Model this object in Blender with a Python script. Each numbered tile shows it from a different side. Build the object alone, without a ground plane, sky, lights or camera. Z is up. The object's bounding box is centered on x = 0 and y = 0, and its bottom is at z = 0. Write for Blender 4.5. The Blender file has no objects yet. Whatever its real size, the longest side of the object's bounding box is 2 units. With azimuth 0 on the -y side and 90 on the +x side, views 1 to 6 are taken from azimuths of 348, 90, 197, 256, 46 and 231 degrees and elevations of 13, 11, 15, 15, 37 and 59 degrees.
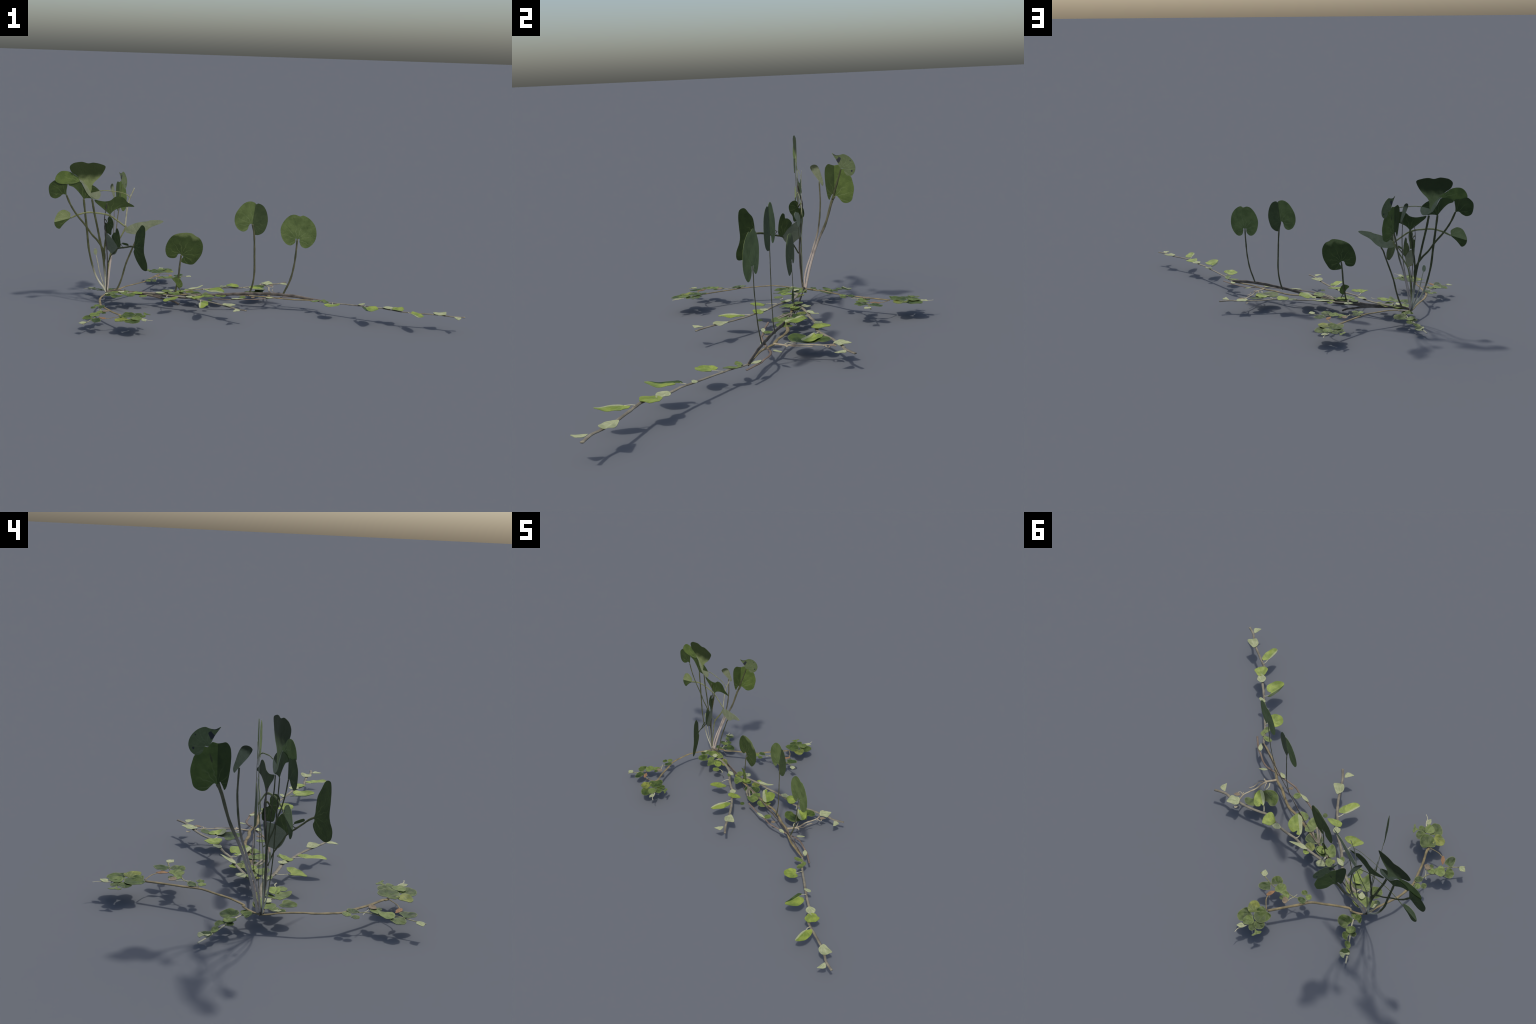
"""Creeping kidney-leaved ground-cover plant: a crown of long-stalked upright leaves
with leafy runners fanning out over the ground.  Built stem by stem and leaf by leaf.

Every shoot lies on a gently bent surface ("sheet"); positions on it are given as
two numbers (metres): ground runners (x, y), tufts (x, z) or (y, z).
"""
import bpy, math, random
from mathutils import Vector, Matrix, noise
from mathutils.geometry import delaunay_2d_cdt

random.seed(7)

# ------------------------------------------------------------------ materials
def _nodes(name, rough):
    m = bpy.data.materials.new(name)
    m.use_nodes = True
    nt = m.node_tree
    bsdf = nt.nodes["Principled BSDF"]
    bsdf.inputs["Roughness"].default_value = rough
    bsdf.inputs["Specular IOR Level"].default_value = 0.25
    return m, nt, bsdf


def _mix(nt, fac, a, b):
    n = nt.nodes.new("ShaderNodeMix")
    n.data_type = 'RGBA'
    for sock, v in ((n.inputs[0], fac), (n.inputs[6], a), (n.inputs[7], b)):
        if isinstance(v, bpy.types.NodeSocket):
            nt.links.new(v, sock)
        elif isinstance(v, (int, float)):
            sock.default_value = v
        else:
            sock.default_value = (*v, 1)
    return n.outputs[2]


def _math(nt, op, a, b=0.0, c=0.0, clamp=False):
    n = nt.nodes.new("ShaderNodeMath")
    n.operation = op
    n.use_clamp = clamp
    for sock, v in zip(n.inputs, (a, b, c)):
        if isinstance(v, bpy.types.NodeSocket):
            nt.links.new(v, sock)
        else:
            sock.default_value = v
    return n.outputs[0]


def _ramp(nt, v, lo, hi):
    n = nt.nodes.new("ShaderNodeMapRange")
    n.interpolation_type = 'SMOOTHSTEP'
    nt.links.new(v, n.inputs[0])
    n.inputs[1].default_value, n.inputs[2].default_value = lo, hi
    return n.outputs[0]


def _noise(nt, vec, scale, detail=2.0):
    n = nt.nodes.new("ShaderNodeTexNoise")
    n.inputs["Scale"].default_value = scale
    n.inputs["Detail"].default_value = detail
    nt.links.new(vec, n.inputs["Vector"])
    return n.outputs["Fac"]


def leaf_material(name, main, deep, vein, vein_amount=.5, mottle=.6, rough=.55,
                  tip=None, tip_range=None, spots=None):
    """Blade colour: two mottled greens, palmate veins fanning from the stalk
    (the object's origin), optional second colour further from the stalk."""
    m, nt, bsdf = _nodes(name, rough)
    tc = nt.nodes.new("ShaderNodeTexCoord")
    ob = tc.outputs["Object"]
    info = nt.nodes.new("ShaderNodeObjectInfo")
    shift = nt.nodes.new("ShaderNodeVectorMath")
    shift.operation = 'MULTIPLY_ADD'
    nt.links.new(info.outputs["Random"], shift.inputs[0])
    shift.inputs[1].default_value = (9, 5, 3)
    nt.links.new(ob, shift.inputs[2])
    vec = shift.outputs[0]
    big = _noise(nt, vec, 26, 2)
    col = _mix(nt, _math(nt, 'MULTIPLY', _ramp(nt, big, .36, .66), mottle), main, deep)
    sep = nt.nodes.new("ShaderNodeSeparateXYZ")
    nt.links.new(ob, sep.inputs[0])
    if tip:
        wob = _math(nt, 'MULTIPLY_ADD', big, .05, sep.outputs[1])
        col = _mix(nt, _ramp(nt, wob, *tip_range), col, tip)
    # palmate veins
    ang = _math(nt, 'ARCTAN2', sep.outputs[0], sep.outputs[1])
    ang = _math(nt, 'MULTIPLY_ADD', _noise(nt, vec, 40, 1), .5, ang)
    saw = _math(nt, 'PINGPONG', ang, .26)
    line = _math(nt, 'SUBTRACT', 1.0, _ramp(nt, saw, .0, .07))
    far = _math(nt, 'MULTIPLY', sep.outputs[0], sep.outputs[0])
    far = _math(nt, 'MULTIPLY_ADD', sep.outputs[1], sep.outputs[1], far)
    far = _math(nt, 'SQRT', far)
    fade = _math(nt, 'SUBTRACT', 1.0, _ramp(nt, far, .01, .09))
    col = _mix(nt, _math(nt, 'MULTIPLY', _math(nt, 'MULTIPLY', line, fade), vein_amount), col, vein)
    # fine grain and plant-to-plant variation
    grain = _noise(nt, vec, 160, 3)
    bc = nt.nodes.new("ShaderNodeHueSaturation")
    nt.links.new(col, bc.inputs["Color"])
    val = _math(nt, 'MULTIPLY_ADD', grain, .34, .83)
    val = _math(nt, 'MULTIPLY', val, _math(nt, 'MULTIPLY_ADD', info.outputs["Random"], .16, .92))
    nt.links.new(val, bc.inputs["Value"])
    col = bc.outputs[0]
    if spots:
        col = _mix(nt, _ramp(nt, _noise(nt, ob, spots[1], 1), spots[2], spots[2] + .03), col, spots[0])
    nt.links.new(col, bsdf.inputs["Base Color"])
    bump = nt.nodes.new("ShaderNodeBump")
    bump.inputs["Strength"].default_value = .25
    bump.inputs["Distance"].default_value = .002
    nt.links.new(_math(nt, 'SUBTRACT', grain, _math(nt, 'MULTIPLY', line, .5)), bump.inputs["Height"])
    nt.links.new(bump.outputs[0], bsdf.inputs["Normal"])
    return m


def stem_material(name, main, other, rough=.7, base=None, base_range=None):
    """Streaky bark or stalk skin; `base` = blanched colour next to the crown."""
    m, nt, bsdf = _nodes(name, rough)
    tc = nt.nodes.new("ShaderNodeTexCoord")
    ob = tc.outputs["Object"]
    streak = _noise(nt, ob, 30, 4)
    col = _mix(nt, _ramp(nt, streak, .35, .68), main, other)
    if base:
        sep = nt.nodes.new("ShaderNodeSeparateXYZ")
        nt.links.new(ob, sep.inputs[0])
        wob = _math(nt, 'MULTIPLY_ADD', streak, .06, sep.outputs[2])
        col = _mix(nt, _ramp(nt, wob, *base_range), base, col)
    fine = _noise(nt, ob, 240, 3)
    hs = nt.nodes.new("ShaderNodeHueSaturation")
    nt.links.new(col, hs.inputs["Color"])
    nt.links.new(_math(nt, 'MULTIPLY_ADD', fine, .5, .75), hs.inputs["Value"])
    nt.links.new(hs.outputs[0], bsdf.inputs["Base Color"])
    bump = nt.nodes.new("ShaderNodeBump")
    bump.inputs["Strength"].default_value = .3
    bump.inputs["Distance"].default_value = .0015
    nt.links.new(fine, bump.inputs["Height"])
    nt.links.new(bump.outputs[0], bsdf.inputs["Normal"])
    return m

DEEP = leaf_material("deep_green_leaf", (.046, .070, .016), (.024, .040, .009), (.14, .18, .06), .5)
DEEP_LIGHT_TIP = leaf_material("deep_green_leaf_light_rim", (.050, .076, .018), (.030, .048, .011), (.15, .19, .06), .7, tip=(.150, .185, .065), tip_range=(.115, .135))
GREEN = leaf_material("fresh_green_leaf", (.152, .203, .062), (.078, .116, .030), (.22, .27, .11), .75, mottle=.6)
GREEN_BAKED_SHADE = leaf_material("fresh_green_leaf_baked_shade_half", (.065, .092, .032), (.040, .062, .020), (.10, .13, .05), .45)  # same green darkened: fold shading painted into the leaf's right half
LIT = leaf_material("light_green_leaf", (.110, .155, .035), (.060, .095, .020), (.24, .28, .12), .5)
LIGHT = leaf_material("bright_green_leaf", (.240, .280, .115), (.165, .205, .070), (.33, .36, .18), .5)
FUNNEL = leaf_material("funnel_leaf", (.230, .270, .105), (.165, .205, .070), (.28, .32, .14), .5, tip=(.029, .044, .010), tip_range=(.09, .14))
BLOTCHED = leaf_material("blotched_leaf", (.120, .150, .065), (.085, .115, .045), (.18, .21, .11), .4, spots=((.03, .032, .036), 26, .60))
PALE = leaf_material("pale_underside_leaf", (.250, .272, .162), (.180, .208, .108), (.28, .30, .19), .5)
PALE_DARK_TIP = leaf_material("pale_leaf_dark_tip", (.210, .230, .135), (.150, .175, .090), (.28, .30, .19), .5, tip=(.050, .062, .030), tip_range=(.075, .095))
PALE_DULL = leaf_material("dull_underside_leaf", (.165, .182, .118), (.125, .145, .090), (.18, .20, .13), .5)
PALE_EDGE = leaf_material("pale_leaf_edge", (.130, .158, .054), (.088, .114, .036), (.22, .25, .12), .3)
LIME = leaf_material("lime_leaf", (.215, .268, .045), (.120, .172, .028), (.29, .33, .10), .35, mottle=.8)
LIME_DULL = leaf_material("dull_lime_leaf", (.130, .172, .040), (.062, .095, .020), (.22, .26, .10), .3, mottle=.85)
MID = leaf_material("mid_green_leaf", (.072, .105, .018), (.024, .043, .007), (.16, .19, .07), .28, mottle=.9)
DARK_MID = leaf_material("dark_small_leaf", (.042, .070, .015), (.017, .033, .006), (.12, .15, .05), .28, mottle=.9)
OLIVE = leaf_material("olive_leaf", (.180, .200, .035), (.080, .105, .022), (.29, .30, .07), .4, mottle=.9)
YOUNG = leaf_material("woolly_young_leaf", (.305, .325, .178), (.215, .248, .118), (.44, .45, .32), .5, rough=.8)
DEAD = leaf_material("dry_orange_leaf", (.245, .138, .064), (.160, .090, .045), (.36, .25, .14), .4, rough=.8)
DEAD_PINK = leaf_material("dry_brown_leaf", (.190, .150, .098), (.115, .088, .055), (.27, .22, .15), .4, rough=.8)
STALK = stem_material("green_stalk", (.052, .058, .023), (.085, .092, .038), base=(.56, .53, .40), base_range=(.13, .27))
YELLOW_STALK = stem_material("yellow_stalk", (.230, .240, .105), (.150, .165, .065))
PALE_STALK = stem_material("pale_stalk", (.420, .400, .280), (.310, .300, .190))
PINK_STALK = stem_material("blanched_stalk", (.130, .120, .070), (.085, .090, .045), base=(.48, .40, .34), base_range=(.24, .42))
BROWN_STALK = stem_material("brown_stalk", (.130, .110, .090), (.085, .075, .060))
DARK_STALK = stem_material("dark_stalk", (.070, .075, .036), (.115, .110, .056))
DARK_STOLON = stem_material("weathered_stolon", (.175, .148, .122), (.080, .066, .052))
TAN_STEM = stem_material("tan_runner", (.215, .195, .142), (.132, .117, .086))
OCHRE_STEM = stem_material("ochre_runner", (.225, .180, .092), (.135, .112, .060))
BROWN_STEM = stem_material("brown_runner", (.180, .135, .100), (.125, .095, .072))
GREEN_STEM = stem_material("green_runner", (.110, .120, .055), (.230, .220, .130))
DRY = stem_material("dry_root", (.380, .335, .225), (.270, .210, .135))


# ------------------------------------------------------------------ sheets
def _ramp01(v, a, b):
    return min(1.0, max(0.0, (v - a) / (b - a)))


def _fork_height(x, y):
    # the two forking runners lean differently; both rise from the crown
    plane = .022 * x - .034 * y + .094 if y > .05 else .081 * x + .0366 * y + .1365
    away = _ramp01(math.hypot(x + .714, y - .092), 0, .14)
    return .060 + (plane - .060) * away


GROUND_HEIGHT = {
    'long': lambda x, y: .060 + .018 * _ramp01(x, .34, .59) + .075 * max(0, -.19 - .7 * (x - .34) - y),
    'mid': lambda x, y: .074 - .008 * _ramp01(-x, .4, .6),
    'side': lambda x, y: .064 + .006 * _ramp01(-x, -.05, .05) - .006 * _ramp01(-x, .2, .35),
    'fork': lambda x, y: _fork_height(x, y),
    'short': lambda x, y: .062 - .16 * (y - .1),
    'woody': lambda x, y: .060,
}


def sheet(g, s, t):
    if g == 'A':
        return Vector((s, .0905 + .042 * (s + .75), t))
    if g == 'B':
        return Vector((.51 * s - .760, s, t))
    if g == 'C':
        return Vector((-.637 * s - .656, s, t))
    if g == 'D':
        return Vector((s, -.089 * s * s - .267 * s - .046, t))
    return Vector((s, t, GROUND_HEIGHT[g](s, t)))


def frame(g, s, t):
    """Origin and the two tangents plus outward normal of a sheet."""
    e = 1e-3
    o = sheet(g, s, t)
    u = (sheet(g, s + e, t) - sheet(g, s - e, t)).normalized()
    v = sheet(g, s, t + e) - sheet(g, s, t - e)
    v = (v - u * v.dot(u)).normalized()
    return o, u, v, u.cross(v)

# ------------------------------------------------------------------ plant and hierarchy
plant = bpy.data.objects.new("creeping_plant", None)
bpy.context.scene.collection.objects.link(plant)
plant.location = (-.714, .092, 0)
plant["label"] = "creeping plant with kidney leaves, upright tuft and runners"
plant["category"] = "plant"
OWNER = {}
COUNT = [0]
RECORD = None


def add(name, mesh, world, parent):
    ob = bpy.data.objects.new(name, mesh)
    bpy.context.scene.collection.objects.link(ob)
    ob.parent = parent
    base = Matrix.Translation(plant.location)
    ob.matrix_parent_inverse = base.inverted() if parent is plant else Matrix.Identity(4)
    ob.matrix_basis = world
    return ob


def spline(pts, per, closed=False):
    """Centripetal Catmull-Rom through the control points."""
    n = len(pts)
    out = []
    P = [Vector(p) for p in pts]
    segs = n if closed else n - 1
    for i in range(segs):
        p1, p2 = P[i], P[(i + 1) % n]
        p0 = P[i - 1] if (closed or i > 0) else p1 * 2 - p2
        p3 = P[(i + 2) % n] if (closed or i + 2 < n) else p2 * 2 - p1
        t0 = 0.0
        t1 = t0 + max(1e-6, (p1 - p0).length) ** .5
        t2 = t1 + max(1e-6, (p2 - p1).length) ** .5
        t3 = t2 + max(1e-6, (p3 - p2).length) ** .5
        for k in range(per):
            t = t1 + (t2 - t1) * k / per
            a1 = p0 * ((t1 - t) / (t1 - t0)) + p1 * ((t - t0) / (t1 - t0))
            a2 = p1 * ((t2 - t) / (t2 - t1)) + p2 * ((t - t1) / (t2 - t1))
            a3 = p2 * ((t3 - t) / (t3 - t2)) + p3 * ((t - t2) / (t3 - t2))
            b1 = a1 * ((t2 - t) / (t2 - t0)) + a2 * ((t - t0) / (t2 - t0))
            b2 = a2 * ((t3 - t) / (t3 - t1)) + a3 * ((t - t1) / (t3 - t1))
            out.append(b1 * ((t2 - t) / (t2 - t1)) + b2 * ((t - t1) / (t2 - t1)))
    if not closed:
        out.append(P[-1].copy())
    return out


def stem(g, name, pts, r0, r1, mat, move=None):
    """Flattened, slightly knotty stalk through points of a sheet."""
    if RECORD is not None and move is None:
        RECORD.append((stem, (g, name, pts, r0, r1, mat), {}))
    COUNT[0] += 1
    flat = [Vector((p[0], p[1], 0)) for p in pts]
    if move:
        flat = [move(p) for p in flat]
    line = spline(flat, 7)
    n = len(line)
    sides = 8
    seed = COUNT[0] * 3.7
    verts, faces = [], []
    sink = -.0025 if name == 'runner' and r0 > .003 else 0.0
    thick = .24 if g in 'ABCD' else .42
    for i, q in enumerate(line):
        o, u, v, nrm = frame(g, q.x, q.y)
        a = line[max(0, i - 1)]
        b = line[min(n - 1, i + 1)]
        d = b - a
        tan = (u * d.x + v * d.y).normalized()
        side = tan.cross(nrm).normalized()
        f = i / (n - 1)
        r = r0 + (r1 - r0) * f
        r *= 1 + .22 * noise.noise(Vector((seed, f * n * .35, 0)))
        wob = .0008 * noise.noise(Vector((seed + 9, f * n * .2, 3)))
        for k in range(sides):
            ang = 2 * math.pi * k / sides
            verts.append(o + side * (math.cos(ang) * r) + nrm * (math.sin(ang) * r * thick + wob + sink))
    for i in range(n - 1):
        for k in range(sides):
            a, b = i * sides + k, i * sides + (k + 1) % sides
            faces.append((a, b, b + sides, a + sides))
    faces.append(tuple(range(sides))[::-1])
    faces.append(tuple(range((n - 1) * sides, n * sides)))
    me = bpy.data.meshes.new(name)
    me.from_pydata([tuple(v) for v in verts], [], faces)
    me.polygons.foreach_set("use_smooth", [True] * len(me.polygons))
    me.materials.append(mat)
    main = name in ('runner', 'stolon') or g in 'ABC'
    if main and not (move or (name == 'runner' and g == 'fork' and 'fork' in OWNER and RECORD is not None)):
        ob = add(name, me, Matrix.Identity(4), plant)
        OWNER[g] = ob
    else:
        ob = add(name, me, Matrix.Identity(4), OWNER[g])
    return ob


def kidney(wl, wr, dl=0.0, dr=0.0):
    """Kidney or rounded blade: half widths and back-lobe depths per unit length."""
    def half(w, d):
        if d > 0:
            return [(.14 * w, -.35 * d), (.42 * w, -d), (.78 * w, -.62 * d), (w, .22), (.93 * w, .55), (.62 * w, .86), (.28 * w, .98)]
        return [(.30 * w, .02), (.72 * w, .14), (w, .42), (.93 * w, .66), (.62 * w, .89), (.26 * w, .985)]
    L = half(wl * 1.06, dl)
    R = half(wr * 1.06, dr)
    return [(-x, y) for x, y in L] + [(0, .985)] + [(x, y) for x, y in reversed(R)]


def bract(wl, wr, *_):
    """Young leaf not yet unfolded: a pointed teardrop with a slightly bent tip."""
    side = [(.25, .02), (.68, .16), (1.0, .40), (.86, .62), (.45, .84)]
    return [(-x * wl * 1.08, y) for x, y in side] + [(.06 * wr, 1.02)] + [(x * wr * 1.08, y) for x, y in reversed(side)]


def margin(*pts):
    """Irregular blade: its margin in leaf lengths, from the stalk round and back."""
    return list(pts)


def leaf(g, name, base, apex, outline, mat, lift=0.0, fold=0.03, cup=0.05, right_half=None, move=None):
    if RECORD is not None and move is None:
        RECORD.append((leaf, (g, name, base, apex, outline, mat), dict(lift=lift, fold=fold, cup=cup, right_half=right_half)))
    COUNT[0] += 1
    seed = COUNT[0] * 1.93
    b = Vector((*base, 0))
    a = Vector((*apex, 0))
    if move:
        b, a = move(b), move(a)
    # outline on the sheet, then true lengths (an oblique sheet is longer than its s axis)
    stretch = (sheet(g, b.x + .001, b.y) - sheet(g, b.x, b.y)).xy.length / .001 if g in 'ABCD' else 1.0
    d = a - b
    across = Vector((d.y, -d.x, 0))
    pts = [across * x + d * y for x, y in outline]
    for p in pts + [d]:
        p.x *= stretch
    size = d.length
    d /= size
    across = Vector((d.y, -d.x, 0))
    ring = spline([(0, 0, 0)] + [(p.dot(across), p.dot(d), 0) for p in pts], 4, closed=True)
    ring = [Vector((p.x, p.y)) for p in ring]
    n = len(ring)
    turn = 1 if sum(ring[k].cross(ring[(k + 1) % n]) for k in range(n)) > 0 else -1
    upright = g in 'ABCD'
    rim = .0022 if mat in (MID, DARK_MID, OLIVE, LIME_DULL) and size > .025 else 0.0
    lo = Vector((min(p.x for p in ring), min(p.y for p in ring)))
    hi = Vector((max(p.x for p in ring), max(p.y for p in ring)))
    step = max(hi.x - lo.x, hi.y - lo.y) / 16
    inner = []
    for j in range(18):
        for i in range(18):
            q = Vector((lo.x + (i + .5 * (j % 2)) * step, lo.y + j * step))
            inside = False
            near = 1e9
            for k in range(n):
                p, r = ring[k], ring[(k + 1) % n]
                near = min(near, (p - q).length)
                if (p.y > q.y) != (r.y > q.y) and q.x < (r.x - p.x) * (q.y - p.y) / (r.y - p.y) + p.x:
                    inside = not inside
            if inside and near > step * .45 + rim and not (right_half and abs(q.x) < step * .4):
                inner.append(q)
    bounds = [(k, (k + 1) % n) for k in range(n)]
    if rim:   # a narrow pale edge, as wide all the way round
        heart = Vector((0, .45 * size))
        for k, p in enumerate(ring):
            t = (ring[(k + 1) % n] - ring[k - 1]).normalized()
            q = p + Vector((-t.y, t.x)) * rim * turn
            if k:
                inner.append(q)
    if right_half:   # a crisp midrib between the two halves
        top = max((p.y for k, p in enumerate(ring) if p.x * ring[(k + 1) % n].x <= 0), default=0)
        cuts = [Vector((0, top * k / 14)) for k in range(1, 14)]
        start = n + len(inner)
        inner += cuts
        bounds += [(0, start)] + [(start + k, start + k + 1) for k in range(len(cuts) - 1)]
    flat, _, tris, origin, *_ = delaunay_2d_cdt(ring + inner, bounds, [], 1, 1e-6)
    wide = max(hi.x - lo.x, hi.y - lo.y)

    crumple = .007 if upright else .042
    hollow = cup * .3 if upright else cup * random.uniform(.6, 3.0)

    def relief(p):
        x, y = p.x / wide, p.y / wide
        z = fold * (.5 if upright else 1) * (math.sqrt(x * x + .003) - .055)
        z += hollow * (x * x + (y - .4) ** 2 - .15) * .8
        z += crumple * noise.noise(Vector((x * 2.8 + seed, y * 2.8, 0)))
        if not upright:
            ang = math.atan2(x, y)
            z += .012 * math.cos(ang * 9 + seed) * min(1, 3 * math.hypot(x, y))
        return z * wide
    half = .0004 if upright else .0007
    verts, faces, slots = [], [], []
    for sgn in (1, -1):
        for p in flat:
            verts.append((p.x, p.y, relief(p) + sgn * half))
    m = len(flat)
    edges = {}
    for t in tris:
        t = list(t)
        ar = (flat[t[1]] - flat[t[0]]).cross(flat[t[2]] - flat[t[0]])
        if ar < 0:
            t.reverse()
        slot = 0
        cx = sum(flat[k].x for k in t) / 3
        if rim and any(i < n for k in t for i in origin[k]):
            slot = 1
        elif right_half and cx > 0:
            slot = 2 if rim else 1
        faces.append(tuple(t)); slots.append(slot)
        faces.append(tuple(k + m for k in reversed(t))); slots.append(slot)
        for i in range(3):
            e = (t[i], t[(i + 1) % 3])
            if (e[1], e[0]) in edges:
                del edges[(e[1], e[0])]
            else:
                edges[e] = slot
    for (i, j), slot in edges.items():
        faces.append((j, i, i + m, j + m)); slots.append(slot)
    me = bpy.data.meshes.new(name)
    me.from_pydata(verts, [], faces)
    me.materials.append(mat)
    if rim:
        me.materials.append(PALE_EDGE)
    if right_half:
        me.materials.append(right_half)
    me.polygons.foreach_set("material_index", slots)
    me.polygons.foreach_set("use_smooth", [True] * len(faces))
    me.set_sharp_from_angle(angle=math.radians(60))
    o, u, v, nrm = frame(g, b.x, b.y)
    ydir = u * d.x + v * d.y
    xdir = u * d.y - v * d.x
    # a small random tilt, as no two blades lie quite alike
    sway = .3 if upright else 1
    tilt = Matrix.Rotation(random.uniform(-.025, .025) * sway, 3, ydir) @ Matrix.Rotation(random.uniform(-.02, .02) * sway, 3, xdir)
    ydir, xdir, up = tilt @ ydir, tilt @ xdir, tilt @ nrm
    o = o + nrm * (lift * (.3 if upright else .6) - .001 + .0003 * (COUNT[0] % 5))
    M = Matrix((xdir, ydir, up)).transposed().to_4x4()
    M.translation = o
    ob = add(name, me, M, OWNER[g])
    return ob


# --- tall tuft of long-stalked leaves
stem('A', 'leaf_stalk', [(-.714, .062), (-.731, .091), (-.753, .123), (-.774, .171), (-.801, .287), (-.811, .397), (-.820, .492), (-.826, .559)], 0.0048, 0.0052, STALK)
leaf('A', 'leaf', (-.825, .557), (-.865, .647), margin((-0.03, 0.16), (-0.12, 0.53), (-0.23, 0.79), (-0.41, 0.99), (-0.27, 1.06), (0.04, 0.99), (0.22, 0.87), (0.25, 0.64), (0.26, 0.36), (0.31, 0.05), (0.46, -0.19), (0.26, -0.07), (0.08, 0.00)), DEEP, lift=0.0)
leaf('A', 'leaf', (-.848, .646), (-.921, .701), margin((-0.28, 0.18), (-0.68, 0.72), (-0.75, 0.93), (-0.71, 1.09), (-0.43, 1.19), (-0.13, 1.13), (0.05, 0.93), (0.16, 0.66), (0.17, 0.35), (0.15, -0.09)), LIT, lift=0.004)
stem('A', 'leaf_stalk', [(-.714, .066), (-.725, .219), (-.723, .272), (-.754, .335), (-.788, .375), (-.817, .419), (-.860, .475), (-.891, .527), (-.912, .579)], 0.0048, 0.0048, STALK)
leaf('A', 'leaf', (-.912, .575), (-.996, .617), margin((0.03, 0.05), (-0.02, 0.20), (-0.20, 0.28), (-0.39, 0.45), (-0.41, 0.71), (-0.15, 0.95), (0.12, 1.05), (0.34, 0.99), (0.49, 0.89), (0.54, 0.59), (0.64, 0.24), (0.52, 0.19), (0.24, 0.11)), DEEP, lift=-0.003)
stem('A', 'leaf_stalk', [(-.713, .066), (-.725, .210), (-.731, .264), (-.746, .343), (-.758, .409), (-.774, .492), (-.784, .556)], 0.0052, 0.0052, STALK)
leaf('A', 'leaf', (-.790, .578), (-.804, .746), margin((-0.02, 0.10), (-0.10, 0.29), (-0.25, 0.48), (-0.37, 0.62), (-0.51, 0.75), (-0.54, 0.91), (-0.43, 1.00), (-0.31, 1.02), (-0.16, 1.02), (0.01, 0.96), (0.16, 0.97), (0.35, 0.92), (0.51, 0.83), (0.44, 0.67), (0.29, 0.50), (0.13, 0.37), (0.06, 0.25), (0.04, 0.12)), FUNNEL, lift=0.006, fold=0.1)
leaf('A', 'leaf', (-.778, .558), (-.844, .655), margin((-0.07, 0.21), (-0.07, 0.47), (-0.00, 0.78), (-0.02, 0.97), (0.03, 1.11), (0.07, 0.95), (0.09, 0.63), (0.07, 0.33), (0.04, 0.18), (0.08, -0.01), (0.16, -0.14)), PALE, lift=0.0085)
stem('A', 'leaf_stalk', [(-.712, .064), (-.723, .197), (-.727, .241), (-.720, .316), (-.707, .395), (-.693, .477)], 0.0052, 0.0052, STALK)
leaf('A', 'leaf', (-.693, .477), (-.690, .549), margin((-0.26, 0.18), (-0.74, 0.56), (-1.07, 0.84), (-1.14, 1.01), (-0.87, 0.97), (-0.41, 0.91), (0.00, 1.00), (0.28, 1.24), (0.57, 1.31), (0.93, 1.21), (1.20, 0.91), (1.54, 0.74), (1.70, 0.61), (1.25, 0.58), (0.78, 0.51), (0.32, 0.31), (0.12, 0.14)), DEEP)
stem('A', 'leaf_stalk', [(-.714, .063), (-.709, .147), (-.701, .218), (-.686, .286), (-.637, .361), (-.612, .414), (-.617, .412)], 0.0035, 0.004, YELLOW_STALK)
stem('A', 'leaf_stalk', [(-.686, .286), (-.699, .292), (-.713, .301)], 0.0028, 0.0022, YELLOW_STALK)
stem('A', 'leaf_stalk', [(-.617, .412), (-.652, .440), (-.686, .465), (-.720, .478), (-.758, .484), (-.795, .488), (-.821, .486), (-.860, .475), (-.894, .460)], 0.004, 0.0042, YELLOW_STALK)
leaf('A', 'leaf', (-.894, .460), (-.971, .440), margin((0.05, 0.00), (0.29, -0.09), (0.50, 0.06), (0.63, 0.26), (0.58, 0.59), (0.32, 0.86), (0.09, 1.01), (-0.18, 1.06), (-0.41, 0.97), (-0.49, 0.83), (-0.37, 0.65), (-0.21, 0.41)), DEEP, right_half=LIGHT)
stem('A', 'leaf_stalk', [(-.617, .412), (-.611, .464), (-.605, .512), (-.596, .548), (-.590, .566), (-.579, .589), (-.569, .613)], 0.004, 0.0032, PALE_STALK)
stem('A', 'leaf_stalk', [(-.593, .564), (-.601, .574), (-.635, .589), (-.681, .596), (-.715, .600), (-.746, .598)], 0.0022, 0.0022, YELLOW_STALK)
leaf('A', 'leaf', (-.746, .599), (-.790, .589), margin((0.20, 0.09), (0.60, 0.38), (0.81, 0.66), (0.39, 0.81), (0.05, 0.99), (-0.32, 1.07), (-0.69, 0.79), (-0.89, 0.36), (-0.58, 0.03), (-0.21, -0.05)), PALE, lift=0.011, right_half=DEEP)
stem('A', 'leaf_stalk', [(-.714, .064), (-.731, .111), (-.749, .175), (-.759, .229), (-.767, .271)], 0.003, 0.002, PALE_STALK)
leaf('A', 'young_leaf', (-.768, .265), (-.769, .300), kidney(0.26, 0.24, 0, 0), PALE)

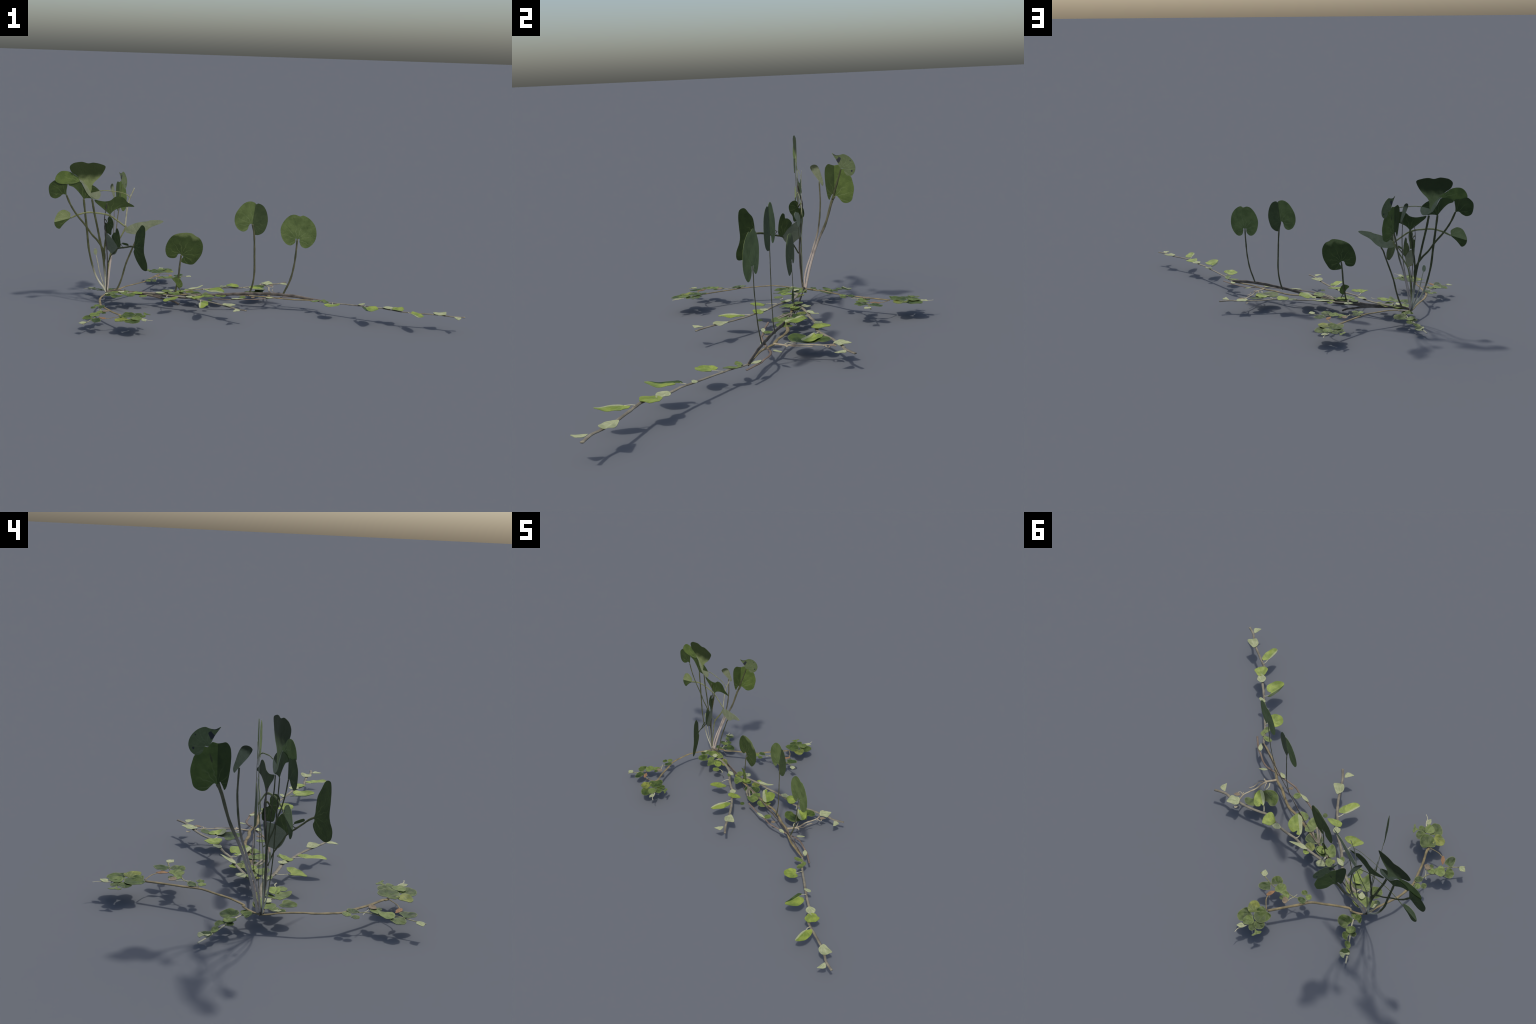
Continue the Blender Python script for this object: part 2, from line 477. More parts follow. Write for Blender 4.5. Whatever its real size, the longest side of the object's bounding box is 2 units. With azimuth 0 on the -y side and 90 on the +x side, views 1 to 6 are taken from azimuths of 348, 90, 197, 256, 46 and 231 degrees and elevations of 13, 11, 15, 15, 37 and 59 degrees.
# --- pair of tall leaves leaning to the back
stem('B', 'leaf_stalk', [(.103, .058), (.115, .114), (.130, .176), (.163, .278), (.201, .366), (.231, .467), (.242, .488)], 0.0053, 0.006, PINK_STALK)
leaf('B', 'leaf', (.242, .486), (.244, .623), margin((0.06, 0.03), (0.14, -0.05), (0.25, -0.17), (0.38, -0.19), (0.52, -0.11), (0.57, 0.07), (0.60, 0.29), (0.56, 0.50), (0.50, 0.67), (0.40, 0.69), (0.32, 0.78), (0.29, 0.90), (0.22, 0.89), (0.16, 0.97), (0.12, 1.02), (0.00, 1.00), (-0.09, 1.02), (-0.18, 1.04), (-0.26, 0.95), (-0.29, 0.79), (-0.28, 0.47), (-0.24, 0.15), (-0.19, -0.07), (-0.16, -0.11), (-0.11, -0.00), (-0.06, 0.08)), DEEP, fold=0.06, right_half=LIT)
stem('B', 'leaf_stalk', [(.233, .471), (.248, .527), (.262, .571), (.272, .608)], 0.0052, 0.0034, STALK)
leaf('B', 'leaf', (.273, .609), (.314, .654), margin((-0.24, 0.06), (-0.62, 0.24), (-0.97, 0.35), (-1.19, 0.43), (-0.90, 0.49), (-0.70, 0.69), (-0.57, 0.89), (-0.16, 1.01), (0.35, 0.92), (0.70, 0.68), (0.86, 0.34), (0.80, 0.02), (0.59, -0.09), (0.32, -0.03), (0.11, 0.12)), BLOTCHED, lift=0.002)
stem('B', 'leaf_stalk', [(.097, .060), (.105, .129), (.138, .234), (.164, .319), (.175, .384), (.181, .458), (.181, .485), (.179, .551)], 0.0044, 0.0032, PINK_STALK)
leaf('B', 'leaf', (.179, .552), (.160, .626), margin((-0.08, 0.21), (-0.22, 0.59), (-0.26, 0.92), (-0.07, 1.01), (0.12, 0.93), (0.20, 0.69), (0.21, 0.24), (0.20, -0.16), (0.11, -0.30), (0.05, -0.15)), PALE_DARK_TIP)

# --- stout woody shoot with fleshy leaves
stem('C', 'leaf_stalk', [(.093, .057), (.086, .132), (.083, .210), (.084, .267), (.095, .361), (.103, .447), (.101, .463), (.091, .505), (.085, .536)], 0.006, 0.003, BROWN_STALK)
stem('C', 'leaf_stalk', [(.078, .226), (.055, .269), (.048, .275), (.026, .294), (.006, .315), (-.017, .323), (-.055, .334), (-.084, .344), (-.109, .347)], 0.0034, 0.0044, STALK)
leaf('C', 'leaf', (-.109, .347), (-.181, .337), margin((0.22, 0.03), (0.54, 0.01), (1.02, 0.04), (1.36, 0.22), (1.69, 0.41), (1.73, 0.56), (1.64, 0.74), (1.27, 0.85), (0.70, 0.90), (0.05, 0.95), (-0.29, 1.07), (-0.82, 1.36), (-1.24, 1.37), (-1.32, 1.03), (-1.16, 0.72), (-0.78, 0.27), (-0.34, 0.01), (-0.15, 0.06)), DEEP, fold=0.05)
leaf('C', 'young_leaf', (-.025, .345), (-.069, .350), margin((0.13, 0.01), (0.16, 0.21), (0.14, 0.68), (0.06, 0.96), (-0.11, 1.01), (-0.13, 0.67), (-0.06, 0.20)), DEEP, lift=0.004)
stem('C', 'leaf_stalk', [(-.033, .328), (-.020, .337), (-.016, .341), (-.024, .346)], 0.0017, 0.0017, STALK)
leaf('C', 'leaf', (.007, .318), (.083, .351), margin((-0.18, 0.37), (-0.28, 0.83), (-0.29, 1.26), (-0.30, 1.39), (0.16, 1.14), (0.60, 0.81), (0.63, 0.59), (0.67, 0.25), (0.52, 0.05), (0.23, -0.03)), PALE_DULL, lift=0.003)
leaf('C', 'leaf', (.007, .318), (.022, .399), margin((0.21, 0.35), (0.43, 0.66), (0.31, 0.84), (0.13, 0.95), (0.01, 0.95), (-0.06, 1.16), (-0.18, 1.21), (-0.29, 0.95), (-0.30, 0.42), (-0.24, 0.07), (-0.12, -0.03)), DEEP, lift=0.006)
leaf('C', 'leaf', (.086, .431), (.060, .459), margin((0.06, 0.29), (0.34, 0.55), (0.39, 0.89), (0.17, 1.16), (-0.25, 1.24), (-0.66, 1.06), (-1.03, 0.53), (-1.14, 0.00), (-1.50, -0.63), (-0.85, -0.97), (-0.34, -1.14), (0.09, -0.79), (0.33, -0.28)), DEEP, lift=0.008)
stem('C', 'leaf_stalk', [(.102, .451), (.090, .446), (.082, .434), (.074, .426)], 0.004, 0.0023, STALK)

# --- upright leaves along the dark creeping stolon
stem('D', 'stolon', [(-.716, .059), (-.691, .066), (-.665, .070), (-.618, .065), (-.532, .061), (-.468, .058), (-.360, .061), (-.296, .056), (-.249, .057), (-.128, .063), (-.060, .070), (.014, .076), (.100, .079), (.184, .079), (.264, .073), (.343, .060)], 0.0068, 0.0081, DARK_STOLON)
stem('D', 'stolon', [(-.691, .065), (-.609, .061), (-.541, .053), (-.489, .047), (-.446, .038), (-.390, .024), (-.360, .015), (-.338, .003)], 0.0054, 0.0047, DARK_STOLON)
stem('D', 'stolon', [(-.532, .056), (-.480, .048), (-.420, .048), (-.360, .045), (-.321, .041), (-.274, .045), (-.244, .056)], 0.0054, 0.0068, DARK_STOLON)
stem('D', 'stalk_stub', [(-.618, .065), (-.618, .079)], 0.003, 0.0027, DARK_STOLON)
stem('D', 'leaf_stalk', [(-.665, .069), (-.650, .097), (-.635, .138), (-.614, .214), (-.593, .268), (-.569, .326), (-.557, .357), (-.545, .374)], 0.0045, 0.004, DARK_STALK)
leaf('D', 'leaf', (-.545, .374), (-.500, .445), margin((-0.50, -0.28), (-0.73, -0.34), (-0.88, -0.26), (-0.87, -0.07), (-0.56, 0.47), (0.00, 1.00), (0.06, 1.09), (0.65, 1.48), (0.78, 1.49), (0.73, 1.32), (0.34, 0.75), (0.20, 0.31)), PALE, fold=-0.04)
stem('D', 'leaf_stalk', [(-.360, .064), (-.354, .090), (-.343, .154), (-.336, .226), (-.330, .271)], 0.005, 0.0045, DARK_STALK)
leaf('D', 'leaf', (-.330, .271), (-.309, .388), margin((-0.05, 0.03), (-0.14, 0.01), (-0.20, -0.16), (-0.38, -0.23), (-0.57, -0.19), (-0.71, 0.08), (-0.69, 0.43), (-0.53, 0.76), (-0.24, 0.94), (0.25, 1.04), (0.44, 0.96), (0.63, 0.89), (0.82, 0.63), (0.85, 0.25), (0.73, -0.08), (0.56, -0.32), (0.25, -0.35), (0.01, -0.28), (0.10, -0.06)), DEEP_LIGHT_TIP, fold=0.05, cup=-0.05)
stem('D', 'leaf_stalk', [(-.328, .065), (-.334, .082), (-.346, .100)], 0.0025, 0.0025, DARK_STALK)
leaf('D', 'leaf', (-.346, .098), (-.355, .149), margin((-0.17, 0.50), (-0.40, 0.93), (-0.08, 1.01), (0.31, 0.88), (0.53, 0.31), (0.45, -0.02), (0.20, -0.12)), LIT, lift=0.008)
stem('D', 'leaf_stalk', [(.014, .067), (.026, .092), (.037, .133), (.043, .192), (.041, .277), (.039, .343), (.035, .400), (.026, .448)], 0.0052, 0.0045, DARK_STALK)
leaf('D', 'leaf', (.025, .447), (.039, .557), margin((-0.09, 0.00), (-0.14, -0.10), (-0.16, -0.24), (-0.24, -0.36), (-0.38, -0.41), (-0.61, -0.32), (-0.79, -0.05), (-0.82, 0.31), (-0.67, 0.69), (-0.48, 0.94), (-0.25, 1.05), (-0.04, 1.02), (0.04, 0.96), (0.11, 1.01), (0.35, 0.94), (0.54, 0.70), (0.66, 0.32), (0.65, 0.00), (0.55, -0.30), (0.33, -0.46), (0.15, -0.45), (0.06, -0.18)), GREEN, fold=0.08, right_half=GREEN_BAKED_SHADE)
stem('D', 'leaf_stalk', [(.187, .071), (.202, .106), (.223, .157), (.239, .229), (.247, .305), (.251, .379)], 0.0052, 0.0045, DARK_STALK)
leaf('D', 'leaf', (.251, .379), (.259, .502), margin((-0.07, 0.03), (-0.07, -0.14), (-0.23, -0.29), (-0.40, -0.26), (-0.59, -0.06), (-0.70, 0.28), (-0.69, 0.50), (-0.55, 0.80), (-0.37, 0.98), (-0.19, 1.03), (0.02, 0.98), (0.13, 1.03), (0.41, 0.91), (0.64, 0.66), (0.74, 0.31), (0.71, 0.02), (0.57, -0.22), (0.38, -0.34), (0.20, -0.29), (0.10, -0.11), (0.08, 0.03)), GREEN, fold=0.05)

# --- long runner pointing away from the crown
stem('long', 'runner', [(.334, -.145), (.362, -.171), (.394, -.205), (.426, -.231), (.488, -.279), (.559, -.334), (.589, -.357), (.643, -.394), (.680, -.434), (.713, -.466), (.736, -.476), (.789, -.496), (.860, -.524), (.908, -.551), (.941, -.573), (.993, -.589)], 0.006, 0.0069, TAN_STEM)
leaf('long', 'young_leaf', (.939, -.582), (.939, -.630), bract(0.52, 0.04, 0, 0), YOUNG)
leaf('long', 'young_leaf', (.857, -.519), (.909, -.552), margin((-0.16, -0.05), (-0.39, 0.29), (-0.62, 0.87), (-0.32, 0.97), (-0.00, 0.99), (0.23, 0.93), (0.34, 0.38), (0.13, 0.08)), YOUNG, lift=0.006)
stem('long', 'leaf_stalk', [(.738, -.478), (.735, -.491), (.741, -.512)], 0.0025, 0.002, PALE_STALK)
leaf('long', 'leaf', (.742, -.513), (.759, -.600), kidney(0.4, 0.1, 0.22, 0), LIME, fold=0.06, right_half=YOUNG)
leaf('long', 'young_leaf', (.640, -.391), (.690, -.421), bract(0.4, 0.38, 0, 0), YOUNG, lift=0.006)
leaf('long', 'leaf', (.679, -.416), (.726, -.453), margin((-0.30, 0.01), (-0.48, 0.34), (-0.63, 0.62), (-0.28, 0.95), (0.08, 0.99), (0.31, 1.02), (0.62, 0.69), (0.49, 0.36), (0.29, 0.09)), LIME, lift=0.009)
stem('long', 'leaf_stalk', [(.565, -.340), (.559, -.347), (.552, -.362)], 0.0025, 0.002, PALE_STALK)
leaf('long', 'leaf', (.552, -.362), (.546, -.467), margin((-0.05, 0.20), (-0.13, 0.14), (-0.25, 0.10), (-0.47, 0.24), (-0.52, 0.51), (-0.44, 0.81), (-0.13, 1.07), (-0.00, 1.01), (0.09, 0.66), (0.13, 0.36), (0.14, 0.06), (0.06, -0.07), (-0.03, -0.06)), LIME, fold=0.06, right_half=DARK_MID)
leaf('long', 'young_leaf', (.531, -.320), (.569, -.314), margin((-0.17, 0.15), (-0.26, 0.77), (-0.08, 1.05), (0.16, 0.95), (0.21, 0.56), (0.18, 0.14)), YOUNG, lift=0.006)
stem('long', 'leaf_stalk', [(.424, -.229), (.420, -.243), (.412, -.268)], 0.002, 0.002, PALE_STALK)
leaf('long', 'leaf', (.412, -.268), (.378, -.319), kidney(0.66, 0.55, 0.12, 0.1), LIME, fold=0.1)
leaf('long', 'leaf', (.375, -.172), (.385, -.231), margin((-0.33, 0.08), (-0.38, 0.66), (-0.30, 1.03), (0.02, 1.04), (0.12, 0.77), (0.00, 0.31), (0.07, 0.06)), LIME_DULL, lift=0.006)
leaf('long', 'leaf', (.369, -.174), (.319, -.188), kidney(0.25, 0.24, 0, 0), LIME_DULL, lift=0.004)

# --- middle runner
stem('mid', 'runner', [(-.714, .092), (-.609, .063), (-.566, .057), (-.517, .045), (-.475, .028), (-.442, .004), (-.430, -.007), (-.400, -.032), (-.348, -.063), (-.308, -.086), (-.259, -.134), (-.232, -.157), (-.185, -.205), (-.154, -.243), (-.118, -.291), (-.088, -.325), (-.056, -.353)], 0.0081, 0.0063, TAN_STEM)
leaf('mid', 'young_leaf', (-.103, -.326), (-.125, -.369), bract(0.5, 0.04, 0, 0), YOUNG)
leaf('mid', 'young_leaf', (-.154, -.239), (-.110, -.278), margin((-0.17, -0.05), (-0.33, 0.28), (-0.45, 1.01), (-0.20, 1.04), (0.09, 0.99), (0.41, 0.88), (0.40, 0.30), (0.19, 0.11)), YOUNG, lift=0.006)
stem('mid', 'leaf_stalk', [(-.250, -.145), (-.254, -.162), (-.256, -.181)], 0.0025, 0.002, PALE_STALK)
leaf('mid', 'leaf', (-.254, -.182), (-.272, -.276), kidney(0.36, 0.1, 0.2, 0), LIME, fold=0.06, right_half=YOUNG)
leaf('mid', 'young_leaf', (-.317, -.080), (-.283, -.100), bract(0.42, 0.45, 0, 0), YOUNG, lift=0.006)
leaf('mid', 'leaf', (-.287, -.102), (-.249, -.125), margin((-0.42, 0.28), (-0.72, 0.71), (-0.84, 1.11), (-0.37, 1.08), (0.38, 0.71), (0.67, 0.28), (0.48, -0.08), (0.22, -0.09)), LIME, lift=0.009)
stem('mid', 'leaf_stalk', [(-.405, -.033), (-.414, -.051), (-.413, -.079)], 0.0025, 0.002, PALE_STALK)
leaf('mid', 'leaf', (-.411, -.079), (-.440, -.142), margin((0.03, -0.11), (-0.07, 0.17), (-0.38, -0.07), (-0.72, -0.17), (-0.81, -0.00), (-0.69, 0.50), (-0.42, 0.75), (-0.09, 1.03), (0.04, 0.97), (0.08, 0.46)), LIME, fold=0.05)
leaf('mid', 'young_leaf', (-.465, .017), (-.415, .012), bract(0.22, 0.26, 0, 0), YOUNG, lift=0.006)
leaf('mid', 'leaf', (-.450, .011), (-.427, -.014), kidney(0.35, 0.35, 0, 0), LIME_DULL, lift=0.002)
leaf('mid', 'leaf', (-.610, .020), (-.612, -.022), margin((-0.68, 0.10), (-1.06, 0.37), (-0.85, 0.84), (-0.82, 1.53), (-0.58, 1.53), (0.09, 0.98), (0.72, 0.40), (0.76, 0.02), (0.35, -0.34), (0.07, -0.19)), LIME_DULL, lift=0.012, fold=0.06)
leaf('mid', 'leaf', (-.590, .014), (-.542, .014), margin((-0.27, 0.18), (-0.45, 0.56), (-0.28, 0.96), (0.07, 1.17), (0.37, 1.12), (0.54, 0.82), (0.43, 0.37), (0.24, 0.07)), LIME, lift=0.016)
leaf('mid', 'leaf', (-.599, .019), (-.566, .048), kidney(0.35, 0.2, 0.1, 0), MID, lift=0.004)
leaf('mid', 'leaf', (-.658, .008), (-.685, -.037), kidney(0.55, 0.56, 0.05, 0.1), MID, lift=0.004, fold=0.08)
leaf('mid', 'young_leaf', (-.651, .067), (-.625, .041), bract(0.4, 0.4, 0, 0), YOUNG, lift=0.012)
leaf('mid', 'leaf', (-.542, -.007), (-.524, -.042), kidney(0.5, 0.5, 0, 0), LIME_DULL)
leaf('mid', 'leaf', (-.594, .083), (-.547, .065), kidney(0.28, 0.3, 0, 0), OLIVE, lift=-0.003)
leaf('mid', 'leaf', (-.674, .099), (-.620, .097), kidney(0.16, 0.2, 0, 0), OLIVE, lift=-0.004)
leaf('mid', 'leaf', (-.686, .062), (-.660, .064), kidney(0.45, 0.5, 0, 0), OLIVE, lift=0.003)
leaf('mid', 'leaf', (-.705, .063), (-.690, .028), kidney(0.3, 0.3, 0, 0), LIME_DULL, lift=0.004)
leaf('mid', 'leaf', (-.725, .039), (-.698, .013), kidney(0.4, 0.4, 0, 0), MID, lift=-0.002)
leaf('mid', 'young_leaf', (-.709, .059), (-.717, .026), bract(0.25, 0.25, 0, 0), YOUNG, lift=0.006)
leaf('mid', 'leaf', (-.609, .061), (-.685, .084), margin((-0.33, 0.36), (-0.59, 0.73), (-0.35, 1.06), (0.07, 1.00), (0.38, 0.51), (0.31, -0.08)), LIME_DULL, lift=0.004)
leaf('mid', 'leaf', (-.585, .064), (-.535, .055), margin((0.38, 0.58), (0.44, 1.09), (0.08, 1.25), (-0.25, 0.85), (-0.31, 0.19)), OLIVE, lift=-0.004)
stem('mid', 'leaf_stalk', [(-.604, .059), (-.608, .038), (-.610, .020)], 0.004, 0.003, PALE_STALK)
stem('mid', 'leaf_stalk', [(-.524, -.008), (-.500, -.007), (-.483, -.018)], 0.002, 0.003, PALE_STALK)

# --- runner reaching to the back right
stem('side', 'runner', [(-.435, .054), (-.399, .071), (-.374, .070), (-.323, .079), (-.273, .089), (-.232, .092), (-.201, .092), (-.146, .105), (-.101, .110), (-.049, .110), (-.005, .111), (.033, .129), (.097, .158), (.145, .173), (.195, .188), (.230, .193), (.285, .223)], 0.0069, 0.0069, TAN_STEM)
leaf('side', 'young_leaf', (.243, .187), (.272, .152), bract(0.58, 0.03, 0, 0), YOUNG)
leaf('side', 'young_leaf', (.145, .173), (.194, .182), margin((-0.23, -0.12), (-0.53, 0.12), (-0.70, 0.64), (-0.80, 1.00), (-0.31, 1.08), (0.13, 1.08), (0.25, 0.68), (0.39, 0.33), (0.22, 0.10)), YOUNG, lift=0.006)
stem('side', 'leaf_stalk', [(.019, .114), (.042, .095), (.060, .085)], 0.003, 0.002, PALE_STALK)
leaf('side', 'leaf', (.045, .097), (.129, .050), margin((-0.10, 0.17), (-0.15, 0.03), (-0.35, 0.04), (-0.45, 0.24), (-0.36, 0.63), (-0.19, 0.91), (0.02, 1.00), (0.15, 0.87), (0.17, 0.53), (0.09, 0.14)), LIME, lift=0.01, fold=0.06, right_half=YOUNG)
leaf('side', 'young_leaf', (-.109, .112), (-.059, .131), bract(0.28, 0.28, 0, 0), YOUNG, lift=0.006)
leaf('side', 'leaf', (-.068, .123), (-.007, .124), margin((-0.35, 0.06), (-0.57, 0.42), (-0.66, 0.66), (-0.33, 0.93), (0.24, 1.07), (0.57, 0.88), (0.42, 0.35), (0.20, 0.03)), LIME, lift=0.009)
stem('side', 'leaf_stalk', [(-.200, .088), (-.203, .078), (-.200, .063)], 0.003, 0.002, PALE_STALK)
leaf('side', 'leaf', (-.201, .065), (-.106, -.003), margin((-0.14, 0.05), (-0.09, 0.22), (-0.27, 0.16), (-0.43, 0.35), (-0.46, 0.54), (-0.36, 0.77), (-0.20, 0.92), (0.02, 1.00), (0.16, 0.84), (0.16, 0.56), (0.08, 0.09)), LIME, lift=0.004, fold=0.06, right_half=YOUNG)
leaf('side', 'young_leaf', (-.282, .089), (-.217, .117), margin((-0.11, 0.30), (-0.07, 0.71), (-0.06, 1.36), (0.07, 1.10), (0.20, 0.64), (0.20, 0.32)), YOUNG, lift=0.008)
leaf('side', 'leaf', (-.285, .081), (-.288, .114), kidney(0.45, 0.45, 0, 0), LIME, lift=-0.003)
leaf('side', 'leaf', (-.374, .032), (-.377, -.011), margin((-0.39, -0.06), (-0.76, 0.22), (-0.74, 0.65), (-0.78, 1.22), (-0.38, 1.28), (0.58, 0.59), (0.54, 0.21), (0.28, -0.08)), LIME_DULL, lift=0.012, fold=0.06)
leaf('side', 'leaf', (-.357, .039), (-.314, .042), margin((-0.26, 0.15), (-0.40, 0.62), (-0.27, 0.99), (0.14, 1.03), (0.45, 0.83), (0.49, 0.47), (0.26, 0.19)), LIME, lift=0.016)
leaf('side', 'leaf', (-.371, .038), (-.301, .047), kidney(0.3, 0.3, 0, 0), MID, lift=0.004)
leaf('side', 'leaf', (-.423, .072), (-.392, .038), kidney(0.42, 0.36, 0, 0), LIME_DULL, lift=0.012)
leaf('side', 'young_leaf', (-.407, .081), (-.364, .102), margin((-0.14, 0.32), (-0.30, 0.71), (-0.01, 1.03), (0.42, 0.82), (0.50, 0.44), (0.31, 0.16)), YOUNG, lift=0.004)
leaf('side', 'leaf', (-.411, .049), (-.415, .024), kidney(0.4, 0.45, 0, 0), OLIVE, lift=0.002)
stem('side', 'leaf_stalk', [(-.377, .069), (-.372, .048), (-.373, .032)], 0.004, 0.003, PALE_STALK)

# --- woody runner under the long one, with dry roots and side shoots
stem('woody', 'runner', [(-.393, .037), (-.296, .022), (-.227, .015), (-.151, .005), (-.093, -.001), (-.049, .000), (.002, -.015), (.068, -.044), (.121, -.058), (.154, -.080), (.208, -.111), (.283, -.134), (.343, -.149)], 0.0075, 0.0069, OCHRE_STEM)
stem('woody', 'dry_root', [(.122, -.056), (.135, -.033), (.146, -.015), (.152, .009), (.151, .053), (.159, .092), (.166, .130), (.156, .165)], 0.007, 0.003, DRY)
stem('woody', 'dry_root', [(.146, -.014), (.163, -.009), (.169, -.014)], 0.005, 0.003, DRY)
stem('woody', 'dry_root', [(.160, .002), (.171, .021), (.169, .055), (.178, .082)], 0.0018, 0.0025, DRY)
stem('woody', 'leaf_stalk', [(.130, -.017), (.117, -.001), (.113, .024)], 0.003, 0.0025, PALE_STALK)
stem('woody', 'dry_root', [(.143, -.006), (.134, .010), (.124, .026)], 0.0025, 0.002, DRY)
stem('woody', 'dry_root', [(.170, .132), (.187, .129), (.194, .139), (.183, .143)], 0.0022, 0.002, DRY)
stem('woody', 'dry_root', [(.166, .130), (.175, .125), (.176, .118)], 0.0018, 0.0018, DRY)
leaf('woody', 'dead_leaf', (.175, .141), (.199, .165), bract(0.25, 0.3, 0, 0), DEAD_PINK, lift=0.008)
leaf('woody', 'dead_leaf', (.136, .192), (.140, .210), kidney(0.35, 0.35, 0, 0), DRY, lift=-0.002)
leaf('woody', 'leaf', (.113, .027), (.055, .084), margin((-0.18, -0.05), (-0.51, 0.01), (-0.82, 0.32), (-0.87, 0.68), (-0.69, 1.05), (-0.40, 1.07), (-0.20, 0.81), (0.02, 0.73), (0.28, 0.81), (0.46, 1.15), (0.88, 1.19), (1.16, 1.01), (1.23, 0.71), (1.04, 0.58), (0.71, 0.65), (0.64, 0.25), (0.38, 0.24)), MID, fold=0.05)
stem('woody', 'runner', [(-.181, -.073), (-.136, -.080), (-.094, -.089), (-.065, -.092), (-.016, -.095), (.024, -.102), (.082, -.095), (.121, -.088), (.155, -.084), (.213, -.070), (.253, -.075), (.297, -.095), (.328, -.106), (.364, -.130), (.397, -.153)], 0.0048, 0.0048, BROWN_STEM)
leaf('woody', 'young_leaf', (.314, -.105), (.347, -.137), bract(0.24, 0.24, 0, 0), YOUNG, lift=0.004)
leaf('woody', 'young_leaf', (.201, -.061), (.234, -.030), bract(0.16, 0.14, 0, 0), YOUNG, lift=0.004)
leaf('woody', 'young_leaf', (.101, -.094), (.141, -.099), bract(0.24, 0.24, 0, 0), YOUNG, lift=0.006)
leaf('woody', 'dead_leaf', (.027, -.090), (.042, -.069), bract(0.34, 0.34, 0, 0), DEAD_PINK, lift=0.004)
leaf('woody', 'leaf', (-.024, -.094), (-.015, -.054), kidney(0.4, 0.38, 0, 0), LIME_DULL, lift=0.004)
leaf('woody', 'young_leaf', (-.083, -.095), (-.021, -.094), bract(0.13, 0.13, 0, 0), YOUNG, lift=0.006)
leaf('woody', 'leaf', (-.223, -.017), (-.171, -.022), margin((-0.29, -0.06), (-0.58, 0.02), (-0.90, 0.38), (-0.71, 0.68), (-0.21, 0.99), (0.32, 1.16), (0.67, 1.10), (0.76, 0.55), (0.59, 0.06), (0.34, -0.08)), LIME_DULL, lift=0.004)
leaf('woody', 'leaf', (-.207, -.099), (-.188, -.115), kidney(0.45, 0.45, 0, 0), MID, lift=0.004)
leaf('woody', 'leaf', (-.131, .007), (-.107, -.038), margin((-0.69, 0.07), (-0.52, 0.54), (-0.16, 0.97), (0.37, 0.95), (0.70, 0.68), (0.70, 0.23), (0.32, -0.02)), LIME_DULL, lift=0.0)
leaf('woody', 'leaf', (-.286, .033), (-.235, .004), margin((-0.50, 0.18), (-0.80, 0.44), (-0.68, 0.86), (-0.31, 1.06), (0.18, 1.00), (0.61, 0.67), (0.65, 0.19), (0.38, -0.08)), DARK_MID, lift=-0.002)
leaf('woody', 'leaf', (-.304, .068), (-.253, .061), kidney(0.45, 0.4, 0, 0), OLIVE, lift=0.003)
stem('woody', 'leaf_stalk', [(-.222, -.001), (-.257, .019), (-.293, .024)], 0.0052, 0.005, TAN_STEM)
stem('woody', 'leaf_stalk', [(-.218, -.032), (-.257, -.004), (-.292, .024)], 0.0052, 0.005, TAN_STEM)
stem('woody', 'leaf_stalk', [(-.231, -.038), (-.266, -.014), (-.294, .023)], 0.0052, 0.005, TAN_STEM)

# --- forking side runner with a leaf rosette, seen twice
stem('fork', 'runner', [(-.716, .095), (-.693, .122), (-.656, .142), (-.651, .138), (-.598, .179), (-.553, .218), (-.505, .261), (-.478, .310), (-.440, .376), (-.403, .442)], 0.0052, 0.0067, OCHRE_STEM)
RECORD = []
leaf('fork', 'leaf', (-.405, .448), (-.404, .517), kidney(0.52, 0.55, 0.05, 0.05), MID, lift=0.008)
leaf('fork', 'leaf', (-.368, .495), (-.322, .457), kidney(0.48, 0.48, 0.02, 0.02), OLIVE, lift=0.004, fold=0.08)
leaf('fork', 'leaf', (-.358, .509), (-.338, .572), kidney(0.48, 0.48, 0.05, 0.05), MID, lift=0.002)
leaf('fork', 'leaf', (-.403, .525), (-.372, .567), kidney(0.25, 0.62, 0, 0), LIME_DULL, lift=0.006)
leaf('fork', 'leaf', (-.403, .523), (-.425, .565), kidney(0.38, 0.34, 0, 0), MID, lift=0.001)
leaf('fork', 'leaf', (-.406, .520), (-.452, .502), kidney(0.35, 0.55, 0, 0), MID, lift=0.003)
leaf('fork', 'leaf', (-.437, .542), (-.459, .556), margin((-0.11, 0.25), (-0.95, 0.59), (-0.75, 0.90), (0.15, 1.02), (0.62, 1.19), (0.92, 1.01), (0.32, 0.64), (0.17, -0.03)), LIME_DULL, lift=0.002)
leaf('fork', 'young_leaf', (-.388, .570), (-.363, .597), bract(0.3, 0.32, 0, 0), YOUNG, lift=0.002)
stem('fork', 'tendril', [(-.394, .557), (-.389, .581), (-.379, .603), (-.382, .625)], 0.003, 0.0015, PALE_STALK)
stem('fork', 'leaf_stalk', [(-.398, .444), (-.370, .424), (-.355, .410), (-.346, .393)], 0.0025, 0.0025, OCHRE_STEM)
leaf('fork', 'dead_leaf', (-.339, .396), (-.351, .351), bract(0.18, 0.2, 0.1, 0), DEAD, lift=0.004)
stem('fork', 'runner', [(-.493, .266), (-.475, .281), (-.447, .294), (-.426, .307), (-.402, .312), (-.377, .312), (-.349, .330), (-.331, .341), (-.302, .342), (-.260, .341), (-.232, .342)], 0.003, 0.003, GREEN_STEM)
stem('fork', 'tendril', [(-.437, .299), (-.429, .320), (-.428, .338)], 0.0018, 0.0018, PALE_STALK)
stem('fork', 'tendril', [(-.431, .303), (-.434, .290), (-.433, .283)], 0.0014, 0.001, PALE_STALK)
leaf('fork', 'leaf', (-.469, .271), (-.476, .301), kidney(0.55, 0.75, 0, 0), DARK_MID, lift=0.004)
leaf('fork', 'leaf', (-.477, .267), (-.483, .237), kidney(0.45, 0.5, 0, 0), LIME_DULL, lift=0.006)
